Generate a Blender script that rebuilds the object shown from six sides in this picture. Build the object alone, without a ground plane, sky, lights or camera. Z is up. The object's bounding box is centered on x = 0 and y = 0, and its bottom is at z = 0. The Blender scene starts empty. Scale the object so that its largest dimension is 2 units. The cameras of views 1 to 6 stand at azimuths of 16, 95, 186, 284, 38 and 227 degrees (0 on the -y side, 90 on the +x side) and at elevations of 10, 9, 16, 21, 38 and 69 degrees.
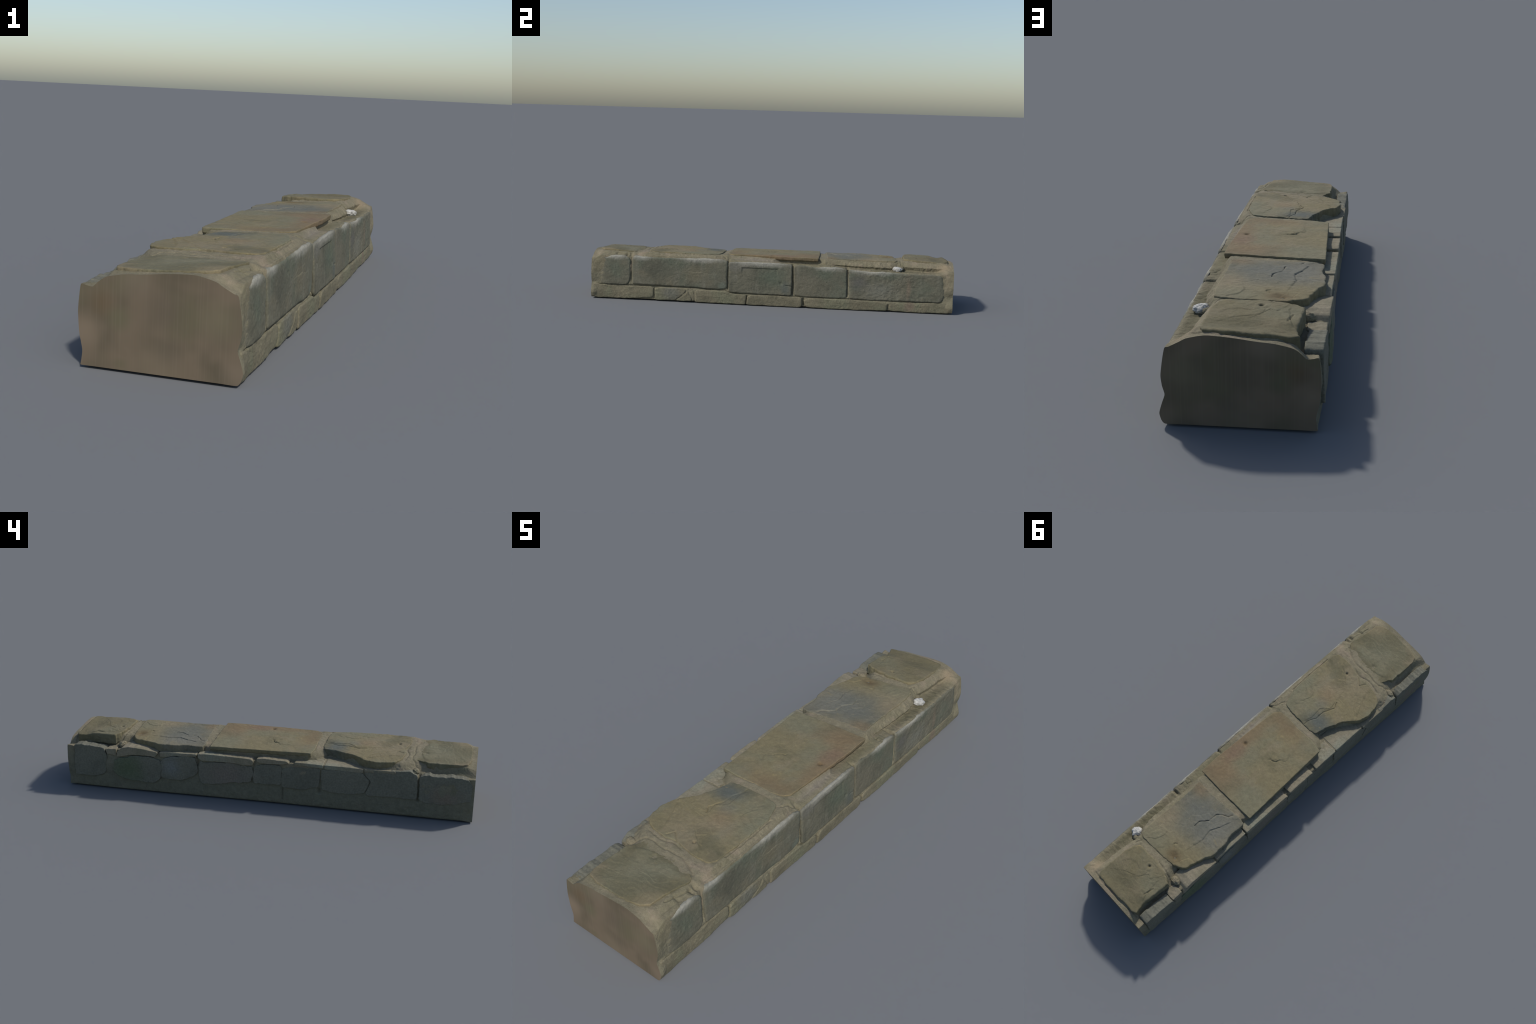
# A short run of old masonry wall: squared face blocks on a footing course,
# rubble backing, five thin coping slabs bedded in mortar, both ends cut flush.
import bpy, math
import numpy as np

# ------------------------------------------------------------------ noise
def _hash(ix, iy, iz, seed):
    h = (ix.astype(np.int64) * 374761393 + iy.astype(np.int64) * 668265263
         + iz.astype(np.int64) * 2147483647 + seed * 1274126177) & 0xFFFFFFFF
    h = ((h ^ (h >> 13)) * 1274126177) & 0xFFFFFFFF
    h = ((h ^ (h >> 16)) * 2246822519) & 0xFFFFFFFF
    return (h ^ (h >> 15)).astype(np.float64) / 4294967295.0 * 2 - 1

def noise3(p, seed=0):
    i = np.floor(p).astype(np.int64)
    f = p - i
    f = f * f * f * (f * (f * 6 - 15) + 10)
    out = 0
    for dx in (0, 1):
        wx = f[:, 0] if dx else 1 - f[:, 0]
        for dy in (0, 1):
            wy = f[:, 1] if dy else 1 - f[:, 1]
            for dz in (0, 1):
                wz = f[:, 2] if dz else 1 - f[:, 2]
                out = out + wx * wy * wz * _hash(i[:, 0] + dx, i[:, 1] + dy, i[:, 2] + dz, seed)
    return out

def fbm(p, scale, octaves=3, seed=0, gain=0.5):
    q = np.asarray(p, float) * scale
    a, tot, out = 1.0, 0.0, 0
    for o in range(octaves):
        out = out + a * noise3(q + 17.3 * o, seed + o * 31)
        tot += a
        a *= gain
        q = q * 2.03
    return out / tot

def smooth(a, b, x):
    t = np.clip((x - a) / (b - a), 0, 1)
    return t * t * (3 - 2 * t)

# ------------------------------------------------------------------ objects
WALL = bpy.data.objects.new("stone_wall", None)
bpy.context.scene.collection.objects.link(WALL)
WALL["label"] = "low weathered stone wall section with five flat coping slabs"
WALL["category"] = "stone wall"

def add_mesh(name, verts, faces, mat):
    verts = np.array(verts, float)
    verts[:, 2] = np.maximum(verts[:, 2], 0.0)
    me = bpy.data.meshes.new(name)
    me.from_pydata([tuple(v) for v in np.asarray(verts)], [], faces)
    me.update()
    me.polygons.foreach_set("use_smooth", [True] * len(me.polygons))
    me.materials.append(mat)
    ob = bpy.data.objects.new(name, me)
    bpy.context.scene.collection.objects.link(ob)
    ob.parent = WALL
    return ob

def ring_faces(rings, n, first=0, flip=False):
    fs = []
    for k in range(rings - 1):
        a, b = first + k * n, first + (k + 1) * n
        for i in range(n):
            j = (i + 1) % n
            q = (a + i, a + j, b + j, b + i)
            fs.append(q[::-1] if flip else q)
    return fs

# ------------------------------------------------------------------ stones
def closed_outline(pts, spacing, rounding):
    p = np.array(pts, float)
    area = 0.5 * np.sum(p[:, 0] * np.roll(p[:, 1], -1) - np.roll(p[:, 0], -1) * p[:, 1])
    if area < 0:
        p = p[::-1]
    q = np.vstack([p, p[:1]])
    seg = np.hypot(*np.diff(q, axis=0).T)
    cum = np.concatenate([[0], np.cumsum(seg)])
    n = max(40, int(cum[-1] / spacing))
    s = np.linspace(0, cum[-1], n, endpoint=False)
    r = np.stack([np.interp(s, cum, q[:, 0]), np.interp(s, cum, q[:, 1])], 1)
    it = int((rounding / (cum[-1] / n)) ** 2) + 1
    for _ in range(it):
        r = 0.5 * r + 0.25 * (np.roll(r, 1, 0) + np.roll(r, -1, 0))
    return r

def outline_normals(r):
    t = np.roll(r, -1, 0) - np.roll(r, 1, 0)
    t /= np.linalg.norm(t, axis=1)[:, None] + 1e-12
    return np.stack([t[:, 1], -t[:, 0]], 1)          # outward for a CCW loop

def seg_dist(p, poly, closed=False):
    """distance to a polyline and the side of it (+1 = left)"""
    best = np.full(len(p), 9.0)
    side = np.zeros(len(p))
    q = list(poly) + ([poly[0]] if closed else [])
    for a, b in zip(q[:-1], q[1:]):
        a, b = np.array(a), np.array(b)
        d = b - a
        t = np.clip(((p - a) @ d) / (d @ d + 1e-12), 0, 1)
        v = p - (a + t[:, None] * d)
        dist = np.hypot(v[:, 0], v[:, 1])
        m = dist < best
        best[m] = dist[m]
        side[m] = np.sign(d[0] * v[m, 1] - d[1] * v[m, 0])
    return best, side

def crack(poly, depth=0.004, width=0.0022, wob=0.003):
    def f(p, s3):
        q = p + wob * np.stack([fbm(s3, 55, 2, 5), fbm(s3, 55, 2, 9)], 1)
        d, _ = seg_dist(q, poly)
        return -depth * np.exp(-(d / width) ** 2)
    return f

def flake(poly, step=0.003, reach=0.035, wob=0.004):
    """a lifted flake: the left side of the line stands higher and dies away"""
    def f(p, s3):
        q = p + wob * np.stack([fbm(s3, 45, 3, 15), fbm(s3, 45, 3, 19)], 1)
        d, sd = seg_dist(q, poly)
        s = d * sd
        ends = np.minimum(np.hypot(*(p - np.array(poly[0])).T), np.hypot(*(p - np.array(poly[-1])).T))
        return step * smooth(-0.0012, 0.0012, s) * np.exp(-d / reach) * smooth(0, 0.02, ends) - 0.35 * step * np.exp(-(d / 0.0022) ** 2)
    return f

def dent(c, radius, depth, stretch=(1, 1)):
    def f(p, s3):
        d = np.hypot((p[:, 0] - c[0]) / stretch[0], (p[:, 1] - c[1]) / stretch[1])
        return -depth * np.exp(-(d / radius) ** 2)
    return f

def panel(u0, u1, v0, v1, depth):
    """shallow sunk panel, crisp at the top and left, running out below"""
    def f(p, s3):
        m = smooth(u0 - .0015, u0 + .0015, p[:, 0]) * (1 - smooth(u1 - .0015, u1 + .0015, p[:, 0]))
        m *= (1 - smooth(v1 - .0015, v1 + .0015, p[:, 1]))
        return -depth * m * smooth(v0 - .003, v1, p[:, 1])
    return f

FRAMES = {
    "up":   lambda u, v, w: np.stack([u, v, w], 1),
    "east": lambda u, v, w: np.stack([w, u, v], 1),
    "west": lambda u, v, w: np.stack([-w, -u, v], 1),
}

def stone(name, frame, outline, face, depth, mat, bevel=0.006, rough=0.0009, lump=0.002,
          jag=0.003, undercut=0.0, details=(), spacing=0.0032, rounding=0.006, seed=0, side_rough=0.002, inset=0.0, terrace=0.0):
    if frame == "west":
        outline = [(-a, b) for a, b in outline]
    o = closed_outline(outline, spacing, rounding)
    n = len(o)
    nor = outline_normals(o)
    to3 = FRAMES[frame]
    base = to3(o[:, 0], o[:, 1], np.full(n, .2))
    o = o + nor * (jag * fbm(base, 38, 4, seed + 3, 0.6) - inset)[:, None]
    nor = outline_normals(o)
    a = o[:, 0] * np.roll(o[:, 1], -1) - np.roll(o[:, 0], -1) * o[:, 1]
    c = np.array([np.sum((o[:, 0] + np.roll(o[:, 0], -1)) * a), np.sum((o[:, 1] + np.roll(o[:, 1], -1)) * a)]) / (3 * a.sum())
    rad = np.hypot(*(o - c).T)
    rmin, rmean = rad.min(), rad.mean()
    near = 1 - np.array([0, .12, .3, .55, .8, 1.1, 1.5]) * bevel / rmin
    near = near[near > .5]
    rest = np.linspace(near[-1], 0.02, max(6, int(0.5 * (rmean + rmin) * near[-1] / spacing)))[1:]
    ss = np.concatenate([near, rest])
    P = np.concatenate([c + (o - c) * s for s in ss] + [c[None]])
    k = int((ss > 0.55).sum()) * n
    d = np.full(len(P), 1.0)
    dd, _ = seg_dist(P[:k], list(o[::2]), True)
    d[:k] = dd
    d[:n] = 0
    S3 = to3(P[:, 0], P[:, 1], np.full(len(P), .2))
    H = face(P[:, 0] if frame != "west" else -P[:, 0], P[:, 1])
    H = H + lump * fbm(S3, 9, 3, seed) + rough * fbm(S3, 75, 3, seed + 7, .65)
    if terrace:                                  # split bedding layers: low steps along wandering lines
        for sc, st, sd_ in ((5.0, 4.5, 1), (11.0, 3.0, 2)):
            f_ = fbm(S3 * np.array([1, 1.5, 1]), sc, 4, seed + 60 + sd_, .5) * st
            fr = f_ - np.floor(f_)
            H = H + terrace / sd_ * (np.floor(f_) + smooth(.42, .5, fr) - f_ * .85)
    Pd = P.copy()
    if frame == "west":
        Pd[:, 0] *= -1
    for f in details:
        H = H + f(Pd, S3)
    x = np.clip(1 - d / bevel, 0, 1)
    H = H - bevel * (1 - np.sqrt(np.maximum(0, 1 - x * x * .96))) * (0.8 + 0.5 * fbm(S3, 25, 2, seed + 5))
    verts = [to3(P[:, 0], P[:, 1], H)]
    faces = ring_faces(len(ss), n)
    pole = len(P) - 1
    last = (len(ss) - 1) * n
    faces += [(last + i, last + (i + 1) % n, pole) for i in range(n)]
    # side wall
    m = max(4, int(depth / 0.004))
    e = H[:n]
    off0 = len(P)
    for j in range(1, m + 1):
        t = j / m
        w = e - t * depth
        pos = to3(o[:, 0], o[:, 1], w)
        q = o - nor * (undercut * t) + nor * (side_rough * min(1, 3 * t) * fbm(pos, 60, 3, seed + 13, .6))[:, None]
        verts.append(to3(q[:, 0], q[:, 1], w))
    rim = list(range(n))
    prev = 0
    for j in range(m):
        cur = off0 + j * n
        for i in range(n):
            i2 = (i + 1) % n
            faces.append((prev + i, cur + i, cur + i2, prev + i2))
        prev = cur
    tot = off0 + m * n
    verts.append(to3(c[None, 0], c[None, 1], np.array([e.mean() - depth])))
    faces += [(prev + (i + 1) % n, prev + i, tot) for i in range(n)]
    return add_mesh(name, np.concatenate(verts), faces, mat)

# ------------------------------------------------------------------ materials
def new_mat(name, rough=0.9):
    m = bpy.data.materials.new(name)
    m.use_nodes = True
    nt = m.node_tree
    b = nt.nodes["Principled BSDF"]
    b.inputs["Roughness"].default_value = rough
    b.inputs["Specular IOR Level"].default_value = 0.25
    co = nt.nodes.new("ShaderNodeTexCoord").outputs["Object"]
    return m, nt, b, co

def N(nt, kind, **kw):
    nd = nt.nodes.new(kind)
    for k, v in kw.items():
        if hasattr(nd, k):
            setattr(nd, k, v)
        else:
            nd.inputs[k].default_value = v
    return nd

def mapped(nt, co, scale=(1, 1, 1), loc=(0, 0, 0)):
    mp = N(nt, "ShaderNodeMapping")
    mp.inputs["Scale"].default_value = scale
    mp.inputs["Location"].default_value = loc
    nt.links.new(co, mp.inputs["Vector"])
    return mp.outputs[0]

def noise_mask(nt, co, scale, lo, hi, detail=4, rough=.55, dist=0.0, loc=(0, 0, 0), stretch=(1, 1, 1)):
    nz = N(nt, "ShaderNodeTexNoise", Scale=scale, Detail=detail, Roughness=rough, Distortion=dist)
    nt.links.new(mapped(nt, co, stretch, loc), nz.inputs["Vector"])
    mr = N(nt, "ShaderNodeMapRange", interpolation_type='SMOOTHSTEP')
    mr.inputs["From Min"].default_value = lo
    mr.inputs["From Max"].default_value = hi
    nt.links.new(nz.outputs["Fac"], mr.inputs["Value"])
    return mr.outputs[0]

def patch_mask(nt, co, centre, radius, strength=1.0, stretch=(1, 1, 1), wob=0.35, nscale=14):
    """soft blotch around a point, its edge broken by noise"""
    s = tuple(1 / (radius * k) for k in stretch)
    v = mapped(nt, co, s, tuple(-c * k for c, k in zip(centre, s)))
    ln = N(nt, "ShaderNodeVectorMath", operation='LENGTH')
    nt.links.new(v, ln.inputs[0])
    nz = N(nt, "ShaderNodeTexNoise", Scale=nscale, Detail=4.0)
    nt.links.new(co, nz.inputs["Vector"])
    ma = N(nt, "ShaderNodeMath", operation='MULTIPLY_ADD')
    nt.links.new(nz.outputs["Fac"], ma.inputs[0])
    ma.inputs[1].default_value = wob * 2
    nt.links.new(ln.outputs["Value"], ma.inputs[2])
    mr = N(nt, "ShaderNodeMapRange", interpolation_type='SMOOTHSTEP')
    mr.inputs["From Min"].default_value = 0.05 + wob
    mr.inputs["From Max"].default_value = 1.15 + wob
    mr.inputs["To Min"].default_value = strength
    mr.inputs["To Max"].default_value = 0.0
    nt.links.new(ma.outputs[0], mr.inputs["Value"])
    return mr.outputs[0]

def mix(nt, a, b, fac, mode='MIX'):
    mx = N(nt, "ShaderNodeMix", data_type='RGBA', blend_type=mode)
    ca, cb = mx.inputs[6], mx.inputs[7]
    for s, v in ((ca, a), (cb, b)):
        if isinstance(v, tuple):
            s.default_value = (*v, 1)
        else:
            nt.links.new(v, s)
    if isinstance(fac, float):
        mx.inputs[0].default_value = fac
    else:
        nt.links.new(fac, mx.inputs[0])
    return mx.outputs[2]

def scaled(nt, v, k):
    m = N(nt, "ShaderNodeMath", operation='MULTIPLY')
    nt.links.new(v, m.inputs[0])
    m.inputs[1].default_value = k
    return m.outputs[0]

def tint(nt, col, t):
    return mix(nt, col, t, 1.0, 'MULTIPLY')

def grain(nt, co, col, scale=130, amount=.25):
    dark = tuple([1 - amount] * 3)
    light = tuple([1 + amount * .6] * 3)
    f = noise_mask(nt, co, scale, .3, .7, 3, .7)
    g = mix(nt, dark, light, f)
    return mix(nt, col, g, 1.0, 'MULTIPLY')

def finish(nt, b, co, col, bump=.3, bscale=90, bdist=.004):
    nt.links.new(col, b.inputs["Base Color"])
    nz = N(nt, "ShaderNodeTexNoise", Scale=bscale, Detail=6.0, Roughness=.65)
    nt.links.new(co, nz.inputs["Vector"])
    bp = N(nt, "ShaderNodeBump", Strength=bump, Distance=bdist)
    nt.links.new(nz.outputs["Fac"], bp.inputs["Height"])
    nt.links.new(bp.outputs[0], b.inputs["Normal"])

OLIVE = (.206, .178, .108)
OLIVE_D = (.140, .128, .082)
OLIVE_G = (.190, .183, .128)
TAN = (.245, .204, .140)
BLUE = (.142, .148, .138)
BROWN = (.208, .148, .090)
RUST = (.130, .090, .048)

def slab_material(name, patches=(), base=OLIVE, loc=(0, 0, 0), tone=1.0):
    m, nt, b, co = new_mat(name)
    col = mix(nt, base, OLIVE_D, noise_mask(nt, co, 5, .38, .66, 3, .5, .8, loc))
    col = mix(nt, col, OLIVE_G, noise_mask(nt, co, 5, .42, .72, 3, .5, .8, (loc[0] + 3, loc[1], 1)))
    col = mix(nt, col, TAN, scaled(nt, noise_mask(nt, co, 9, .45, .75, 4, .5, .8, (loc[0], 5, 2)), .6))
    for colour, centre, radius, strength, stretch in patches:
        col = mix(nt, col, colour, patch_mask(nt, co, centre, radius * 1.15, strength, stretch))
    # thin ochre veins along the bedding
    col = mix(nt, col, (.27, .22, .12), scaled(nt, noise_mask(nt, co, 12, .64, .70, 4, .6, 1.5, (loc[0], 7, 4), (1, 2.2, 1)), .35))
    col = grain(nt, co, col, 60, .10)
    col = grain(nt, co, col, 240, .07)
    col = tint(nt, col, tuple(tone * t for t in (.90, .885, .81)))
    finish(nt, b, co, col, .16, 70)
    return m

Z = .26
MAT_SLAB = {
    "A": slab_material("slab_olive_stone", [(OLIVE_D, (-.02, -.765, Z), .05, .6, (1, 1, 1)), (OLIVE_G, (-.02, -.86, Z), .1, .5, (1, 1, 1)),
                                            (TAN, (.13, -.94, Z), .06, .5, (1, 1, 1))], loc=(1, 0, 0)),
    "B": slab_material("slab_green_stone", [((.108, .119, .112), (-.045, -.335, Z), .085, .95, (1.2, .8, 1)), (BLUE, (.02, -.42, Z), .05, .5, (1, 1, 1)),
                                            (OLIVE_G, (.08, -.36, Z), .08, .7, (1, 1, 1)), (TAN, (.06, -.5, Z), .08, .6, (1, 1, 1)),
                                            (BROWN, (.03, -.47, Z), .05, .4, (1, 1, 1))], loc=(2, 0, 0)),
    "C": slab_material("slab_brown_stone", [(BROWN, (.15, .02, Z), .17, .75, (.4, 1.3, 1)), (BROWN, (.05, -.2, Z), .12, .6, (1.3, .5, 1)),
                                            (BROWN, (.1, .2, Z), .13, .75, (1, .8, 1)), ((.2, .135, .1), (.13, .08, Z), .07, .6, (.7, 1, 1)),
                                            (OLIVE_G, (-.12, .2, Z), .11, .8, (1, 1, 1)), (OLIVE_G, (.05, .03, Z), .05, .5, (1, 1, 1)),
                                            (RUST, (.125, .011, Z), .018, .7, (1, 1, 1))], loc=(3, 0, 0)),
    "D": slab_material("slab_blue_stone", [(BLUE, (-.03, .42, Z), .22, .85, (1, .8, 1)), (TAN, (.1, .56, Z), .08, .7, (.8, 1.2, 1)),
                                           (BROWN, (.1, .335, Z), .06, .5, (1, .7, 1)), ((.172, .170, .148), (-.12, .4, Z), .1, .8, (.8, 1.2, 1)),
                                           (OLIVE, (-.08, .64, Z), .13, .9, (1.3, .8, 1)), (RUST, (-.065, .652, Z), .05, .75, (1, .8, 1)),
                                           (OLIVE_G, (.06, .65, Z), .08, .6, (1, .8, 1))], loc=(4, 0, 0)),
    "E": slab_material("slab_moss_stone", [(OLIVE_D, (-.02, .93, Z), .12, .7, (1.4, .5, 1)), (OLIVE_G, (-.1, .82, Z), .09, .6, (1, 1, 1)),
                                           (OLIVE_D, (.03, .83, Z), .09, .4, (1, 1, 1))], loc=(5, 0, 0), tone=.9),
}

def mortar_material():
    m, nt, b, co = new_mat("lime_mortar", .95)
    col = mix(nt, (.226, .196, .138), (.186, .166, .112), noise_mask(nt, co, 9, .4, .7, 5))
    col = mix(nt, col, (.250, .204, .152), noise_mask(nt, co, 13, .52, .75, 4, .5, .4, (4, 0, 0)))
    # mossy, earthy ledge along the front arris
    col = mix(nt, col, (.130, .117, .072), patch_mask(nt, co, (.178, .68, .218), .36, .9, (.085, 1, .05), .3, 40))
    col = mix(nt, col, (.165, .152, .095), patch_mask(nt, co, (.18, .2, .232), .24, .75, (.13, 1, .08), .3, 40))
    col = mix(nt, col, (.240, .210, .185), patch_mask(nt, co, (.17, -.08, .24), .17, .7, (.17, 1, .15), .2, 30))
    col = mix(nt, col, (.275, .215, .150), patch_mask(nt, co, (.16, .95, .24), .06, .8, (.8, 1, .8), .2))
    # rear wall wash, greyer
    col = mix(nt, col, (.166, .164, .128), patch_mask(nt, co, (-.25, 0, .08), .15, 1.0, (1, 30, 1), .1, 9))
    # front face joints
    col = mix(nt, col, (.205, .192, .140), patch_mask(nt, co, (.25, 0, .09), .11, .7, (1, 30, 1), .15, 9))
    col = grain(nt, co, col, 45, .12)
    col = grain(nt, co, col, 230, .12)
    col = tint(nt, col, (.88, .895, .84))
    finish(nt, b, co, col, .6, 110, .005)
    return m

def block_material(name, patches=(), base=(.145, .140, .105), loc=(0, 0, 0), crest=None):
    m, nt, b, co = new_mat(name)
    col = mix(nt, base, (.100, .099, .074), noise_mask(nt, co, 9, .42, .72, 5, .6, .3, loc))
    col = mix(nt, col, (.118, .130, .098), noise_mask(nt, co, 7, .48, .75, 4, .5, .5, (loc[0], 4, 2)))
    col = mix(nt, col, (.175, .158, .110), scaled(nt, noise_mask(nt, co, 8, .5, .75, 4, .5, .5, (loc[0], 9, 2)), .7))
    # faint vertical tooling and run marks
    col = mix(nt, col, (.190, .184, .146), scaled(nt, noise_mask(nt, co, 30, .52, .75, 3, .6, 0, loc, (1, 1, .16)), .5))
    for colour, centre, radius, strength, stretch in patches:
        col = mix(nt, col, colour, patch_mask(nt, co, centre, radius, strength, stretch))
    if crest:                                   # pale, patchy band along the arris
        for y0, y1, z in crest:
            col = mix(nt, col, (.36, .352, .310), patch_mask(nt, co, (.211, (y0 + y1) / 2, z - .002), (y1 - y0) / 2, .8, (.024 / (y1 - y0) * 2, 1.2, .027 / (y1 - y0) * 2), .36, 34))
    col = grain(nt, co, col, 140, .15)
    col = tint(nt, col, (.91, .90, .865))
    finish(nt, b, co, col, .5, 85, .004)
    return m

GREEN = (.102, .121, .090)
MAT_BLOCK = [
    block_material("block_grey_stone", [(GREEN, (.21, -.85, .17), .07, .5, (1, 1, 1)), ((.215, .195, .145), (.21, -.97, .15), .06, .8, (1, .8, 2))],
                   loc=(1, 0, 0), crest=[(-.95, -.79, .246)]),
    block_material("block_dark_stone", [((.094, .094, .072), (.21, -.62, .17), .14, .6, (1, 1, .5)), (GREEN, (.21, -.5, .22), .1, .5, (1, 1, .5)),
                                        ((.165, .145, .095), (.21, -.42, .16), .08, .5, (1, 1, .8)), ((.17, .20, .165), (.21, -.26, .1), .03, .6, (1, 1, 1))],
                   loc=(2, 0, 0), crest=[(-.77, -.66, .245), (-.52, -.24, .246)]),
    block_material("block_green_stone", [(GREEN, (.22, .02, .16), .11, .85, (1, 1, .8)), ((.105, .120, .108), (.22, .09, .1), .05, .7, (1, .7, 1)),
                                         ((.19, .185, .165), (.22, -.18, .21), .07, .5, (1, 1.3, .5))],
                   loc=(3, 0, 0), crest=[(-.22, .12, .237)]),
    block_material("block_brown_stone", [(GREEN, (.22, .31, .2), .07, .7, (1, 1, .8)), ((.155, .143, .107), (.22, .2, .13), .1, .6, (1, 1, 1))],
                   loc=(4, 0, 0), crest=[(.25, .41, .229)]),
    block_material("block_pitted_stone", [(GREEN, (.22, .66, .2), .07, .7, (1, 1.2, .6)), ((.125, .122, .117), (.22, .49, .15), .06, .6, (1, 1, 1)),
                                          ((.185, .19, .165), (.22, .6, .11), .1, .5, (1, 1, .7)), ((.2, .155, .115), (.22, .76, .13), .035, .6, (1, .5, 2.5))],
                   base=(.154, .147, .110), loc=(5, 0, 0), crest=[(.44, .7, .219)]),
]

def footing_material():
    m, nt, b, co = new_mat("footing_sandstone")
    col = mix(nt, (.198, .176, .122), (.148, .134, .092), noise_mask(nt, co, 11, .4, .7, 5, .6, .3))
    col = mix(nt, col, (.185, .182, .122), noise_mask(nt, co, 6, .45, .7, 4, .5, .5, (3, 0, 0)))
    col = mix(nt, col, (.165, .168, .145), patch_mask(nt, co, (.22, -.55, .05), .07, .7, (1, 1, .8)))
    col = mix(nt, col, (.215, .155, .12), patch_mask(nt, co, (.22, .77, .03), .05, .7, (1, .8, 1)))
    col = grain(nt, co, col, 140, .2)
    col = tint(nt, col, (.90, .91, .88))
    finish(nt, b, co, col, .45, 90, .004)
    return m

def rear_material():
    m, nt, b, co = new_mat("rear_rubble_stone")
    col = mix(nt, (.150, .147, .112), (.122, .121, .092), noise_mask(nt, co, 8, .4, .7, 5, .6, .3))
    col = mix(nt, col, (.098, .122, .068), patch_mask(nt, co, (-.21, .68, .12), .12, .9, (1, 1, 1)))
    col = mix(nt, col, (.172, .180, .170), patch_mask(nt, co, (-.21, .45, .15), .06, .7, (1, 1, 1)))
    col = mix(nt, col, (.172, .146, .118), patch_mask(nt, co, (-.21, .17, .13), .15, .8, (1, 1, .7)))
    col = mix(nt, col, (.172, .138, .102), patch_mask(nt, co, (-.21, -.87, .12), .09, .8, (1, 1, .7)))
    col = grain(nt, co, col, 120, .18)
    finish(nt, b, co, col, .3, 80, .004)
    return m

def shim_material():
    m, nt, b, co = new_mat("bedding_slip_stone")
    col = mix(nt, (.225, .198, .138), (.178, .162, .108), noise_mask(nt, co, 14, .4, .7, 4))
    col = mix(nt, col, (.215, .212, .155), noise_mask(nt, co, 6, .5, .7, 3, .5, .4, (2, 2, 0)))
    col = grain(nt, co, col, 120, .16)
    finish(nt, b, co, col, .3, 90, .003)
    return m

def cut_material():
    m, nt, b, co = new_mat("cut_core_face", .85)
    col = mix(nt, (.172, .134, .094), (.118, .097, .066), noise_mask(nt, co, 9, .35, .7, 2, .4, .2))
    col = mix(nt, col, (.136, .118, .074), noise_mask(nt, co, 7, .48, .7, 2, .4, .2, (3, 0, 1)))
    for colour, c, r, s in (((.135, .095, .055), (-.145, .17), .05, .8), ((.125, .12, .07), (-.1, .135), .045, .8),
                            ((.170, .150, .095), (.16, .16), .07, .7), ((.120, .098, .070), (.02, .17), .08, .7), ((.115, .095, .068), (.03, .06), .05, .7), ((.205, .165, .115), (.0, .012), .08, .5), ((.21, .165, .12), (.205, .03), .05, .6),
                            ((.225, .175, .125), (-.19, .1), .06, .8), ((.205, .165, .122), (-.06, .24), .06, .6)):
        col = mix(nt, col, colour, patch_mask(nt, co, (c[0], 0, c[1]), r, s, (1, 60, 1), .1, 8))
    col = mix(nt, col, (.21, .17, .125), scaled(nt, noise_mask(nt, co, 160, .45, .8, 2, .6, 0, (0, 0, 0), (1, 1, .006)), .32))
    col = tint(nt, col, (.86, .86, .84))
    nt.links.new(col, b.inputs["Base Color"])
    return m

def pebble_material():
    m, nt, b, co = new_mat("white_lime_stone", .9)
    col = mix(nt, (.47, .46, .42), (.34, .335, .31), noise_mask(nt, co, 60, .4, .65, 4))
    finish(nt, b, co, col, .4, 160, .003)
    return m

M_MORTAR, M_FOOT, M_REAR, M_SHIM = mortar_material(), footing_material(), rear_material(), shim_material()
M_CUT, M_PEB = cut_material(), pebble_material()

# ------------------------------------------------------------------ mortar core
# section at the cut ends (x, z), from the rear foot over the top to the front foot
END = [(-.17, .0045), (-.200, .0045), (-.200, .013), (-.197, .044), (-.206, .088), (-.210, .140), (-.208, .175), (-.203, .211),
       (-.188, .2095), (-.171, .208), (-.157, .221), (-.135, .236), (-.086, .247), (-.04, .251), (.03, .2595), (.095, .263),
       (.144, .253), (.165, .242), (.186, .231), (.194, .227), (.204, .223), (.211, .19), (.217, .145), (.214, .115), (.208, .090),
       (.216, .065), (.224, .036), (.219, .015), (.209, .0045), (.17, .0045)]

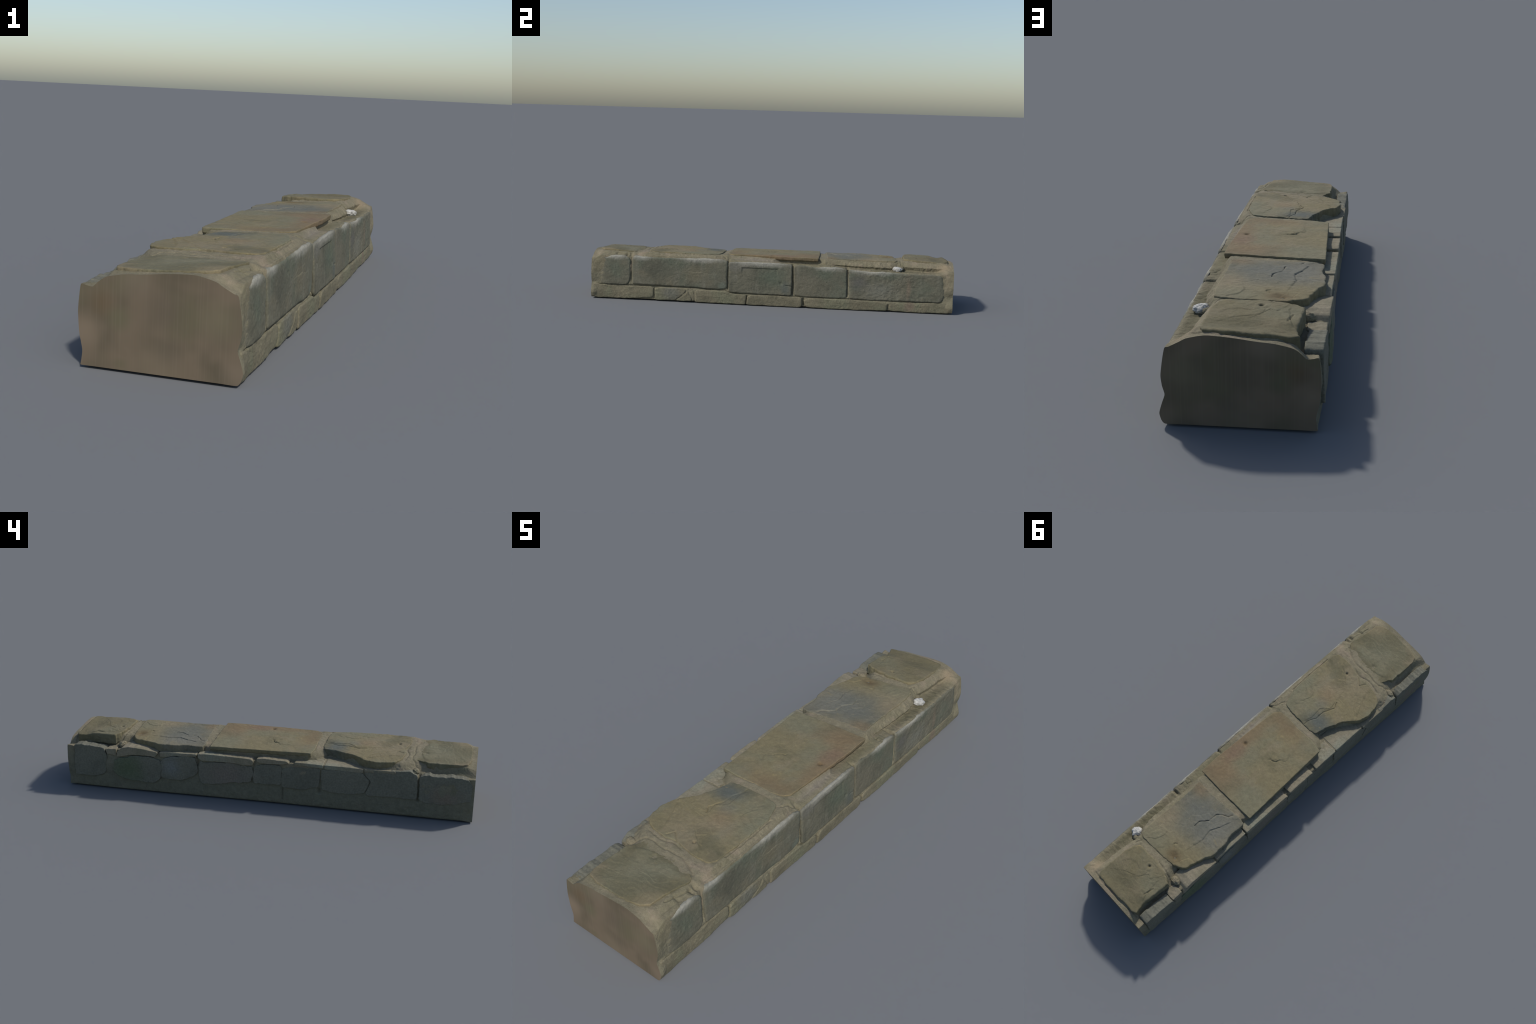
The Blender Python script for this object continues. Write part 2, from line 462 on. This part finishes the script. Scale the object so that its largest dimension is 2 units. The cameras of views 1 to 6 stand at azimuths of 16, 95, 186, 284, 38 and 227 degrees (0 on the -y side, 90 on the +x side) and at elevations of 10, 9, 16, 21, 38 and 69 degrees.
# how the section changes along the wall: y, then
# rear: ledge inner x, top-of-rise x, ledge z ; front: slope start x, slope foot x, foot z, ledge z
KEYS = np.array([
    (-1.00, -.165, -.135, .208, .145, .186, .231, .226),
    (-.95, -.165, -.132, .210, .150, .182, .247, .241),
    (-.80, -.150, -.122, .207, .155, .184, .249, .243),
    (-.74, -.175, -.105, .210, .158, .188, .250, .243),
    (-.70, -.185, -.130, .222, .172, .194, .252, .246),
    (-.66, -.190, -.162, .224, .174, .195, .253, .247),
    (-.55, -.186, -.165, .221, .175, .196, .252, .246),
    (-.46, -.160, -.130, .219, .175, .196, .252, .246),
    (-.36, -.100, -.080, .218, .172, .196, .251, .246),
    (-.30, -.090, -.060, .219, .168, .195, .249, .244),
    (-.26, -.150, -.090, .221, .155, .185, .247, .240),
    (-.22, -.164, -.154, .214, .150, .178, .247, .239),
    (-.10, -.166, -.157, .213, .151, .176, .245, .238),
    (.02, -.168, -.160, .213, .150, .172, .243, .237),
    (.06, -.169, -.161, .213, .138, .150, .237, .235),
    (.25, -.173, -.165, .213, .140, .152, .233, .229),
    (.30, -.170, -.140, .213, .142, .163, .235, .229),
    (.36, -.172, -.150, .212, .128, .154, .236, .227),
    (.45, -.178, -.158, .211, .126, .160, .234, .220),
    (.60, -.150, -.120, .211, .130, .164, .233, .216),
    (.66, -.120, -.100, .212, .128, .156, .230, .215),
    (.70, -.135, -.085, .212, .116, .138, .230, .214),
    (.73, -.165, -.095, .209, .108, .136, .238, .213),
    (.80, -.140, -.112, .205, .108, .144, .237, .212),
    (.90, -.150, -.125, .205, .112, .149, .237, .211),
    (.945, -.155, -.128, .206, .125, .160, .238, .214),
    (1.0, -.165, -.135, .208, .145, .186, .231, .226)])

# bed level under and between the slabs (height at x = 0): the joint mortar is flush
# with the slab that starts after it and sits lower than the one that ends before it
BED = np.array([(-1, .257), (-.975, .2585), (-.95, .2572), (-.76, .2545), (-.735, .2555), (-.715, .2585), (-.685, .2612), (-.6, .2590), (-.30, .2565), (-.278, .2565),
                (-.248, .2610), (-.20, .2570), (.255, .2555), (.27, .2565), (.305, .2592), (.36, .2560), (.66, .2535), (.695, .2550),
                (.732, .2600), (.78, .2610), (.94, .2590), (.975, .2570), (1, .257)])
REAR_FOOT = np.array([(-1, -.200), (-.83, -.203), (-.45, -.201), (-.1, -.198), (.1, -.199), (.35, -.204), (.5, -.206), (.76, -.207), (.93, -.204), (1, -.200)])
REAR_MID = np.array([(-1, -.208), (-.83, -.207), (-.45, -.2005), (.1, -.201), (.3, -.204), (.5, -.212), (.76, -.216), (.9, -.213), (1, -.208)])

def section(y):
    k = [np.interp(y, KEYS[:, 0], KEYS[:, i]) for i in range(1, 8)]
    xw, xr, zw, xs, xf, zf, zl = k
    zl = zl + .0012
    rf = np.interp(y, REAR_FOOT[:, 0], REAR_FOOT[:, 1])
    rm = np.interp(y, REAR_MID[:, 0], REAR_MID[:, 1])
    z0 = np.interp(y, BED[:, 0], BED[:, 1])
    fx = np.interp(y, [-.93, -.7, -.5, .6, .75, .93], [-.005, -.004, 0, 0, -.005, -.005])
    one = np.ones_like(y)
    top = lambda x: z0 + .04 * x
    lip = smooth(.31, .38, y) * (1 - smooth(.90, .96, y))          # overhanging bed edge behind the front ledge
    pts = [(-.17 * one, 0 * one), (rf + .005, .0045 * one), (rf, .014 * one), (rf - .001, .044 * one), ((rf + rm) / 2, .088 * one), (rm, .140 * one),
           ((rm - .203) / 2, .178 * one), (-.200 * one, zw - .004), (-.19 * one, zw), (xw, zw + .001), ((xw * .6 + xr * .4), zw + .012),
           (xr, top(xr) - .004), (xr * .6, top(xr * .6)), (xr * .2, top(xr * .2)), (.03 * one, top(.03)), (xs * .75, top(xs * .75)),
           (xs, top(xs)), ((xs + xf) / 2, (top(xs) + zf) / 2 + .003), (xf, zf), (xf - .003 * lip + .006 * (1 - lip), zf * (1 - lip) + (zl + .002) * lip - .001),
           (.2035 * one, zl), (.208 * one, zl - .022), (.210 * one, .150 * one), (.211 * one, .115 * one), (.211 * one, .086 * one), (.2145 + fx * .7, .068 * one),
           (.217 + fx, .036 * one), (.214 + fx, .015 * one), (.209 + fx, .0045 * one), (.17 * one, 0 * one)]
    return np.array(pts)                              # (points, 2, len(y))

def build_core():
    ys = np.concatenate([[-1.0, -.9985, -.996], np.linspace(-.993, .993, 560), [.996, .9985, 1.0]])
    mid = section(ys)
    end = np.array(END)[:, :, None]
    w = smooth(.945, .992, np.abs(ys))[None, None]
    sec = mid * (1 - w) + end * w
    # resample every section with a smooth spline through its points (uniform parameter)
    K = sec.shape[0]
    per = 11
    t = np.linspace(0, K - 1, (K - 1) * per + 1)
    i = np.clip(np.floor(t).astype(int), 0, K - 2)
    f = (t - i)[:, None, None]
    p0, p1, p2, p3 = (sec[np.clip(i + d, 0, K - 1)] for d in (-1, 0, 1, 2))
    m1, m2 = (p2 - p0) * .35, (p3 - p1) * .35
    S = (2 * f**3 - 3 * f**2 + 1) * p1 + (f**3 - 2 * f**2 + f) * m1 + (-2 * f**3 + 3 * f**2) * p2 + (f**3 - f**2) * m2
    S[:, 1] = np.maximum(S[:, 1], 0)
    n, ny = S.shape[0], len(ys)
    X, Zc = S[:, 0].T, S[:, 1].T                       # (ny, n)
    Y = np.repeat(ys[:, None], n, 1)
    G = np.stack([X, Y, Zc], 2)
    du = np.gradient(G, axis=1)
    dv = np.gradient(G, axis=0)
    nrm = np.cross(du, dv)
    nrm /= np.linalg.norm(nrm, axis=2)[..., None] + 1e-12
    P = G.reshape(-1, 3)
    nr = nrm.reshape(-1, 3)
    topm = smooth(.19, .21, P[:, 2])
    fade = (1 - smooth(.985, .999, np.abs(P[:, 1]))) * smooth(.004, .016, P[:, 2])
    low = smooth(.15, .17, -P[:, 0]) * (1 - smooth(.16, .2, P[:, 2]))
    disp = low * .004 * fbm(P, 11, 3, 51, .6) + (.0028 - .0012 * topm) * fbm(P, 22, 4, 1, .55) + .0015 * fbm(P, 95, 3, 2, .6)
    # gritty, ridged ledge behind the front arris
    ledge = smooth(.13, .15, P[:, 0]) * (1 - smooth(.203, .21, P[:, 0])) * smooth(.19, .205, P[:, 2]) * smooth(.28, .42, P[:, 1]) * (1 - smooth(.9, .95, P[:, 1]))
    q = P * np.array([30, 70, 40]) + 1.6 * np.stack([fbm(P, 20, 2, 71), fbm(P, 20, 2, 72), fbm(P, 20, 2, 73)], 1)
    disp += ledge * (.0038 * fbm(q, 1, 4, 8, .65) + .0018 * fbm(P, 90, 3, 28, .6))
    # crumbly joints between the slabs
    for yc, wd in ((-.70, .035), (-.26, .02), (.285, .02), (.715, .03)):
        disp += topm * np.exp(-((P[:, 1] - yc) / wd) ** 2) * (.0022 * fbm(P, 60, 4, 21, .7))
    # holes where bedding has fallen out
    for px, py, r, d in ((.186, .426, .011, .016), (.188, -.78, .012, .012), (-.178, .803, .012, .014), (-.19, -.752, .009, .02),
                         (-.195, .319, .007, .014), (-.205, .028, .007, .012), (.19, -.80, .01, .01), (.192, -.228, .009, .010),
                         (.15, .73, .010, .006), (.17, -.86, .010, .006), (.178, .34, .008, .006)):
        disp -= topm * d * np.exp(-(((P[:, 0] - px) / (1.6 * r)) ** 2 + ((P[:, 1] - py) / (.7 * r)) ** 2))
    # open joints in the two faces: side, y, z from, z to, half width, depth
    for sd, yc, z0, z1, hw, d in ((1, -.772, .10, .245, .0035, .006), (1, -.229, .08, .235, .0035, .006), (1, .1285, .07, .235, .006, .011), (1, .4295, .07, .215, .0035, .008),
                                  (1, -.121, .005, .05, .004, .008), (1, .191, .005, .05, .006, .010), (1, .655, .005, .035, .004, .008), (1, -.642, .005, .07, .003, .005),
                                  (-1, -.7475, .085, .215, .006, .014), (-1, -.284, .078, .098, .008, .012), (-1, -.290, .11, .19, .002, .004), (-1, -.108, .025, .085, .003, .008),
                                  (-1, .315, .16, .215, .005, .010), (-1, .035, .10, .20, .003, .004), (-1, .797, .17, .205, .006, .010), (-1, .9585, .07, .21, .003, .006)):
        wob = .0022 * fbm(P, 40, 3, 91)
        m = smooth(.17, .195, sd * P[:, 0]) * smooth(z0 - .006, z0 + .002, P[:, 2]) * (1 - smooth(z1, z1 + .006, P[:, 2]))
        disp -= m * d * np.exp(-((P[:, 1] + wob - yc) / hw) ** 2)
    # bed joint under the face blocks
    zb = np.interp(P[:, 1], [-.96, -.80, -.45, -.24, -.225, .12, .14, .42, .44, .94], [.080, .079, .083, .076, .064, .061, .058, .058, .058, .058])
    disp -= smooth(.17, .195, P[:, 0]) * .006 * np.exp(-((P[:, 2] - zb + .0015 * fbm(P, 30, 3, 93)) / .0032) ** 2) * smooth(-.97, -.94, P[:, 1]) * (1 - smooth(.92, .95, P[:, 1]))
    # cracks where the bed has parted from the slabs
    for pl in ([(.15, -.752), (.105, -.722), (.058, -.709), (.012, -.710), (-.04, -.713), (-.08, -.703), (-.11, -.708)], [(.04, -.686), (.0, -.672), (-.06, -.686), (-.13, -.672)],
               [(-.11, -.708), (-.15, -.735), (-.185, -.75)], [(-.04, .724), (-.10, .730), (-.13, .74)], [(.13, .72), (.10, .715), (.115, .74)], [(.182, -.80), (.170, -.85), (.16, -.90)],
               [(.178, -.62), (.181, -.5), (.178, -.37)], [(.155, -.29), (.175, -.25), (.20, -.228)], [(-.155, .968), (-.06, .981), (.02, .980), (.07, .984), (.13, .975)]):
        d_, _ = seg_dist(P[:, :2] + .003 * np.stack([fbm(P, 50, 3, 95), fbm(P, 50, 3, 96)], 1), pl)
        disp -= topm * .0045 * np.exp(-(d_ / .0028) ** 2)
    P = P + nr * (disp * fade)[:, None]
    P[:, 1] = np.clip(P[:, 1], -1, 1)
    P[:, 2] = np.maximum(P[:, 2], 0)
    faces = []
    for a in range(ny - 1):
        for b in range(n):
            c = (b + 1) % n
            faces.append((a * n + b, (a + 1) * n + b, (a + 1) * n + c, a * n + c))
    ob = add_mesh("mortar_core", P, faces, M_MORTAR)
    # the two sawn ends
    for row, flip in ((0, False), (ny - 1, True)):
        rim = P[row * n:(row + 1) * n].copy()
        c = rim.mean(0)
        c[2] = .12
        V = [c]
        for s in (.33, .66, 1.0):
            V += list(c + (rim - c) * s)
        fs = []
        for i_ in range(n):
            j_ = (i_ + 1) % n
            fs.append((0, 1 + i_, 1 + j_))
            for k_ in (0, 1):
                a0, b0 = 1 + k_ * n, 1 + (k_ + 1) * n
                fs.append((a0 + i_, b0 + i_, b0 + j_, a0 + j_))
        if flip:
            fs = [f_[::-1] for f_ in fs]
        ob = add_mesh("cut_end", np.array(V), fs, M_CUT)
        ob.data.polygons.foreach_set("use_smooth", [False] * len(ob.data.polygons))

build_core()

# ------------------------------------------------------------------ coping slabs
def plane(z0, kx, ky=0, yc=0, *bumps):
    def f(u, v):
        h = z0 + kx * u + ky * (v - yc)
        for (cx, cy, rx, ry, a) in bumps:
            h = h + a * np.exp(-((u - cx) / rx) ** 2 - ((v - cy) / ry) ** 2)
        return h
    return f

SLABS = {
    "A": dict(outline=[(.160, -.80), (.160, -.765), (.13, -.745), (.105, -.728), (.058, -.714), (.012, -.715), (-.03, -.718), (-.077, -.709), (-.105, -.713),
                       (-.106, -.736), (-.121, -.763), (-.138, -.781), (-.135, -.81), (-.138, -.855), (-.136, -.936), (-.127, -.962),
                       (-.08, -.972), (.0, -.975), (.063, -.974), (.11, -.965), (.140, -.944), (.141, -.897), (.150, -.84)],
              face=plane(.2590, .045, -.02, -.85, (.07, -.9, .09, .08, .006), (.06, -.735, .12, .03, -.003)), depth=.04, bevel=.0035,
              details=[dent((-.017, -.764), .013, .004), dent((.11, -.75), .02, .005), flake([(.02, -.735), (-.05, -.75), (-.1, -.76)], .002)]),
    "B": dict(outline=[(.150, -.305), (.131, -.285), (.105, -.277), (.052, -.277), (-.038, -.275), (-.072, -.282), (-.084, -.315), (-.094, -.351),
                       (-.111, -.389), (-.127, -.432), (-.15, -.463), (-.18, -.498), (-.188, -.535), (-.185, -.595), (-.175, -.635),
                       (-.129, -.661), (-.06, -.672), (-.005, -.662), (.034, -.673), (.1, -.684), (.155, -.682), (.172, -.65),
                       (.175, -.55), (.176, -.46), (.172, -.37)],
              face=plane(.2630, .042, -.008, -.48, (.05, -.62, .1, .06, .002)), depth=.042, bevel=.0035,
              details=[dent((.048, -.632), .006, .010), crack([(.0, -.277), (.0, -.30), (-.02, -.345), (-.02, -.39), (-.045, -.45), (-.03, -.48)], .0045),
                       flake([(.01, -.29), (.0, -.33), (.004, -.39), (-.03, -.43), (-.02, -.49)], .0025),
                       flake([(-.155, -.5), (-.13, -.55), (-.11, -.60)], .003), flake([(-.165, -.47), (-.12, -.51), (-.07, -.58)], .0025),
                       crack([(-.11, -.60), (-.12, -.57), (-.12, -.54)], .003), flake([(.09, -.65), (.03, -.6), (.06, -.57)], .002),
                       flake([(.1, -.35), (.08, -.42), (.11, -.47)], .0018), dent((.02, -.55), .05, .002), crack([(-.005, -.662), (-.045, -.63), (-.06, -.66)], .004)]),
    "C": dict(outline=[(.167, .266), (.059, .268), (-.06, .265), (-.176, .261), (-.174, .19), (-.169, .06), (-.164, -.1), (-.160, -.233),
                       (-.087, -.243), (.006, -.238), (.08, -.244), (.128, -.236), (.150, -.213), (.155, -.14), (.159, -.06), (.163, .05), (.168, .16)],
              face=plane(.2640, .036, 0, 0), depth=.017, bevel=.0035, undercut=.002, rounding=.004,
              details=[dent((.125, .011), .008, .007), crack([(-.02, -.02), (-.05, -.03), (-.06, -.055)], .003, .0025),
                       flake([(-.02, -.02), (-.05, -.03), (-.065, -.06)], .002), flake([(-.06, -.05), (-.085, -.07), (-.08, -.1)], .0016),
                       dent((.02, .1), .09, -.0015), dent((.0, -.18), .06, .0015)]),
    "D": dict(outline=[(.131, .312), (.077, .311), (-.012, .305), (-.064, .301), (-.136, .291), (-.172, .297), (-.177, .312), (-.174, .383),
                       (-.188, .44), (-.190, .509), (-.168, .562), (-.147, .649), (-.113, .676), (-.087, .685), (-.038, .691), (.013, .695),
                       (.073, .699), (.112, .699), (.128, .688), (.131, .656), (.134, .602), (.132, .518), (.130, .456), (.128, .385), (.132, .342)],
              face=plane(.2595, .042, -.004, .5), depth=.038, bevel=.005,
              details=[crack([(-.105, .31), (-.10, .33), (-.07, .345), (-.05, .37), (-.05, .41), (-.02, .45), (-.02, .48)], .0045),
                       flake([(-.105, .31), (-.10, .33), (-.07, .345), (-.05, .37), (-.05, .41), (-.02, .45)], .003),
                       flake([(-.09, .55), (-.10, .50), (-.09, .44), (-.11, .40), (-.13, .33)], .0028), crack([(-.10, .50), (-.09, .44), (-.11, .40)], .0025), dent((-.067, .652), .018, .004), dent((-.075, .655), .005, .004),
                       flake([(.1, .69), (.06, .66), (.045, .62), (.055, .58)], .0018), flake([(-.15, .6), (-.12, .61), (-.1, .655)], .003),
                       flake([(.0, .42), (.03, .46), (.02, .5)], .0018), crack([(-.03, .60), (-.02, .61), (-.03, .625)], .004)]),
    "E": dict(outline=[(.085, .732), (.035, .733), (-.016, .729), (-.059, .734), (-.092, .739), (-.119, .748), (-.150, .763), (-.150, .792), (-.146, .825),
                       (-.142, .869), (-.139, .905), (-.142, .935), (-.152, .962), (-.13, .97), (-.034, .974), (.056, .976), (.105, .972),
                       (.118, .95), (.121, .91), (.118, .86), (.114, .80), (.101, .755)],
              face=plane(.2695, .022, -.03, .8, (.0, .915, .12, .03, -.005), (.06, .97, .08, .02, .004), (-.12, .95, .04, .04, -.006)), depth=.044, bevel=.007,
              details=[dent((-.025, .771), .0065, .011), flake([(-.13, .9), (-.115, .87), (-.11, .82)], .004), crack([(-.11, .88), (-.115, .85), (-.12, .83)], .005),
                       flake([(-.04, .82), (-.055, .80), (-.075, .81), (-.085, .79)], .002), flake([(.06, .815), (.03, .80), (.0, .812), (-.02, .80)], .0014),
                       flake([(.06, .885), (.03, .865), (-.01, .85), (-.035, .825), (-.045, .79)], .0013), dent((-.15, .92), .03, .008)]),
}
for i, (key, d) in enumerate(SLABS.items()):
    stone("coping_slab", "up", mat=MAT_SLAB[key], seed=40 + 11 * i, jag=.006 if key != "C" else .002, lump=.0022,
          side_rough=.004 if key != "C" else .002, spacing=.0028, rough=.0008, terrace=.0008 if key != "C" else .0005, **d)

# ------------------------------------------------------------------ front face
def front(x0=.219, k=.045, zc=.06, sink=()):
    """block face leaning back a little; sink = (y, width, depth) where an end dies into the mortar"""
    def f(u, v):
        h = x0 - k * (v - zc)
        for y, w, d in sink:
            h = h - d * np.exp(-((u - y) / w) ** 2)
        return h
    return f

BLOCKS = [
    dict(outline=[(-.955, .236), (-.935, .243), (-.915, .234), (-.884, .245), (-.859, .248), (-.821, .247), (-.79, .238), (-.779, .222), (-.780, .149),
                  (-.783, .097), (-.797, .084), (-.833, .081), (-.897, .083), (-.95, .085), (-.956, .16)], face=front(.2185, sink=((-.96, .035, .008),)), bevel=.009),
    dict(outline=[(-.766, .236), (-.755, .249), (-.719, .247), (-.669, .245), (-.581, .244), (-.45, .247), (-.352, .249), (-.265, .248), (-.234, .239),
                  (-.232, .208), (-.235, .145), (-.233, .09), (-.274, .080), (-.349, .082), (-.449, .086), (-.58, .086), (-.68, .088), (-.765, .090)],
         face=front(.2195), bevel=.009, details=[flake([(-.33, .165), (-.40, .171), (-.45, .170)], .0016), dent((-.71, .215), .004, .003)]),
    dict(outline=[(-.225, .232), (-.217, .237), (-.153, .239), (-.054, .241), (.04, .240), (.113, .238), (.122, .233), (.124, .121), (.122, .069), (.113, .064),
                  (.032, .066), (-.099, .067), (-.212, .068), (-.222, .078)], face=front(.2235, .05), bevel=.007, rounding=.004,
         details=[panel(-.152, .046, .145, .2075, .0035), crack([(.095, .118), (.126, .115)], .005, .002, .001), dent((.065, .128), .008, .004),
                  dent((-.185, .167), .004, .003), dent((-.185, .12), .004, .003), dent((-.205, .12), .003, .002)]),
    dict(outline=[(.134, .224), (.14, .234), (.198, .233), (.262, .227), (.308, .230), (.369, .231), (.405, .227), (.423, .219), (.425, .135), (.426, .070),
                  (.418, .063), (.351, .061), (.253, .061), (.18, .061), (.141, .070)], face=front(.2185), bevel=.008),
    dict(outline=[(.434, .222), (.466, .220), (.539, .216), (.567, .214), (.615, .218), (.687, .215), (.759, .212), (.855, .213), (.93, .212), (.943, .2),
                  (.944, .181), (.957, .11), (.95, .08), (.935, .062), (.863, .062), (.767, .063), (.647, .060), (.546, .060), (.443, .063)],
         face=front(.2185, .04, sink=((.955, .02, .006),)), bevel=.008, rough=.0020),
]
for i, d in enumerate(BLOCKS):
    d.setdefault("rough", .0013)
    stone("face_block", "east", depth=.007, outline=[(a, b - (.0035 if b > .19 else 0)) for a, b in d.pop("outline")], mat=MAT_BLOCK[i], seed=120 + 9 * i, jag=.0022, lump=.0022, inset=-.002, **d)

def footface(x0=.2235):
    return lambda u, v: x0 - .05 * np.abs(v - .04)

FOOT = [
    [(-.985, .082), (-.946, .076), (-.831, .077), (-.781, .074), (-.66, .077), (-.646, .067), (-.647, .029), (-.653, .018), (-.78, .008), (-.90, .006), (-.985, .006)],
    [(-.637, .066), (-.603, .072), (-.50, .075), (-.462, .068), (-.47, .05), (-.525, .008), (-.637, .007)],
    [(-.455, .062), (-.46, .045), (-.515, .008), (-.432, .008), (-.432, .02)],
    [(-.445, .064), (-.418, .063), (-.416, .008), (-.424, .008)],
    [(-.408, .063), (-.397, .068), (-.272, .068), (-.235, .068), (-.21, .058), (-.148, .055), (-.126, .046), (-.130, .005), (-.271, .004), (-.407, .005)],
    [(-.116, .046), (-.098, .056), (.026, .056), (.131, .055), (.178, .053), (.184, .03), (.182, .008), (.167, .003), (-.121, .004)],
    [(.198, .041), (.229, .051), (.376, .053), (.473, .053), (.546, .051), (.623, .046), (.648, .030), (.648, .008), (.53, .003), (.378, .003), (.231, .004), (.202, .008)],
    [(.661, .022), (.672, .038), (.707, .050), (.791, .053), (.935, .056), (.978, .062), (.985, .03), (.985, .005), (.866, .004), (.697, .004), (.664, .007)],
]
for i, o in enumerate(FOOT):
    stone("footing_stone", "east", o, footface((.2160, .2185, .2190, .2190, .2225, .2235, .2205, .2150)[i]), .02, M_FOOT, bevel=.006, rough=.0016, lump=.0035, jag=.0025, seed=300 + 7 * i, inset=-.003)

# ------------------------------------------------------------------ rear face
def rear(x0=.2065, k=.0):
    return lambda u, v: x0 + k * (v - .15)

REAR = [
    ([(.957, .068), (.957, .215), (.93, .220), (.81, .214), (.80, .203), (.79, .175), (.80, .09), (.82, .074), (.877, .066)], .2160, .05),
    ([(.745, .156), (.71, .168), (.637, .186), (.552, .183), (.513, .176), (.500, .13), (.514, .085), (.535, .060), (.586, .058), (.658, .064), (.73, .078), (.75, .095)], .2195, .03),
    ([(.483, .184), (.426, .200), (.33, .203), (.322, .179), (.322, .122), (.397, .086), (.464, .083), (.505, .092), (.515, .15)], .2140, .03),
    ([(.305, .180), (.152, .188), (.046, .180), (.038, .149), (.052, .108), (.104, .100), (.194, .085), (.292, .072), (.307, .109)], .2085, .02),
    ([(.025, .184), (-.02, .196), (-.098, .196), (-.10, .166), (-.097, .105), (.031, .101), (.033, .135)], .2085, .02),
    ([(-.107, .180), (-.18, .195), (-.284, .200), (-.281, .110), (-.208, .092), (-.11, .098)], .2065, .02),
    ([(-.296, .195), (-.488, .198), (-.52, .16), (-.50, .10), (-.39, .088), (-.30, .10)], .207, .02),
    ([(-.50, .205), (-.53, .215), (-.699, .222), (-.728, .210), (-.738, .2), (-.741, .147), (-.738, .098), (-.632, .097), (-.52, .092), (-.51, .1), (-.53, .16)], .208, .04),
    ([(-.754, .200), (-.77, .208), (-.896, .213), (-.975, .205), (-.985, .18), (-.985, .11), (-.905, .087), (-.832, .083), (-.765, .087), (-.757, .1)], .2085, .04),
]
for i, (o, x0, dp) in enumerate(REAR):
    stone("rear_stone", "west", o, rear(x0, -.02), dp, M_REAR, bevel=.003, rough=.0012, lump=.005, jag=.008, seed=500 + 7 * i, rounding=.006, inset=-.004)

SLIPS = [   # thin bedding slips wedged under the coping
    ([(.794, .209), (.736, .214), (.738, .178), (.786, .184)], .212, .055),
    ([(.735, .176), (.73, .2), (.706, .224), (.675, .232), (.60, .228), (.522, .218), (.517, .210), (.533, .190), (.58, .195), (.665, .190), (.709, .178)], .216, .09),
    ([(.512, .216), (.40, .220), (.320, .222), (.322, .209), (.398, .203), (.426, .205), (.48, .192), (.51, .19)], .209, .06),
    ([(.314, .224), (.287, .227), (.17, .226), (.046, .222), (.034, .210), (.038, .191), (.084, .186), (.138, .194), (.179, .194), (.294, .192), (.312, .205)], .2115, .05),
    ([(.020, .225), (-.01, .230), (-.08, .228), (-.128, .226), (-.140, .216), (-.116, .208), (-.036, .204), (.018, .207)], .210, .05),
    ([(-.164, .223), (-.23, .224), (-.302, .221), (-.302, .205), (-.164, .208)], .206, .08),
    ([(-.307, .221), (-.40, .222), (-.49, .219), (-.492, .200), (-.307, .200)], .2055, .11),
    ([(-.497, .219), (-.60, .222), (-.64, .222), (-.64, .21), (-.497, .205)], .2085, .05),
]
for i, (o, x0, dp) in enumerate(SLIPS):
    stone("bedding_slip", "west", o, rear(x0), dp, M_SHIM, bevel=.003, rough=.001, lump=.002, jag=.002, seed=700 + 7 * i, rounding=.003, spacing=.0028, side_rough=.003 if i not in (1, 6) else .001)

# ------------------------------------------------------------------ loose white stone
def pebble(c, r, seed, name="white_pebble", mat=None, lumpy=.34):
    nu, nv = 72, 48
    V, F = [], []
    th = np.linspace(0, math.pi, nv)
    ph = np.linspace(0, 2 * math.pi, nu, endpoint=False)
    T, Ph = np.meshgrid(th, ph, indexing='ij')
    d = np.stack([np.sin(T) * np.cos(Ph), np.sin(T) * np.sin(Ph), np.cos(T)], 2).reshape(-1, 3)
    k = 1 + lumpy * fbm(d, 1.8, 3, seed) + .4 * lumpy * np.abs(fbm(d, 5, 3, seed + 2))
    V = d * k[:, None] * np.array(r) + np.array(c)
    F = ring_faces(nv, nu)
    F = [f[::-1] for f in F]
    add_mesh(name, V, [f[::-1] for f in F], mat or M_PEB)

def rubble(c, r, seed):
    pebble(c, r, seed, "rubble_stone", M_MORTAR, .22)

for k_, (c_, r_) in enumerate((((-.150, .722, .219), (.024, .020, .016)), ((-.165, -.728, .216), (.026, .018, .014)),
                               ((.176, -.825, .240), (.020, .016, .009)), ((.181, .345, .225), (.011, .013, .007)), ((.138, .722, .226), (.016, .012, .012)))):
    rubble(c_, r_, 50 + k_)
pebble((.162, .697, .225), (.024, .023, .015), 8)
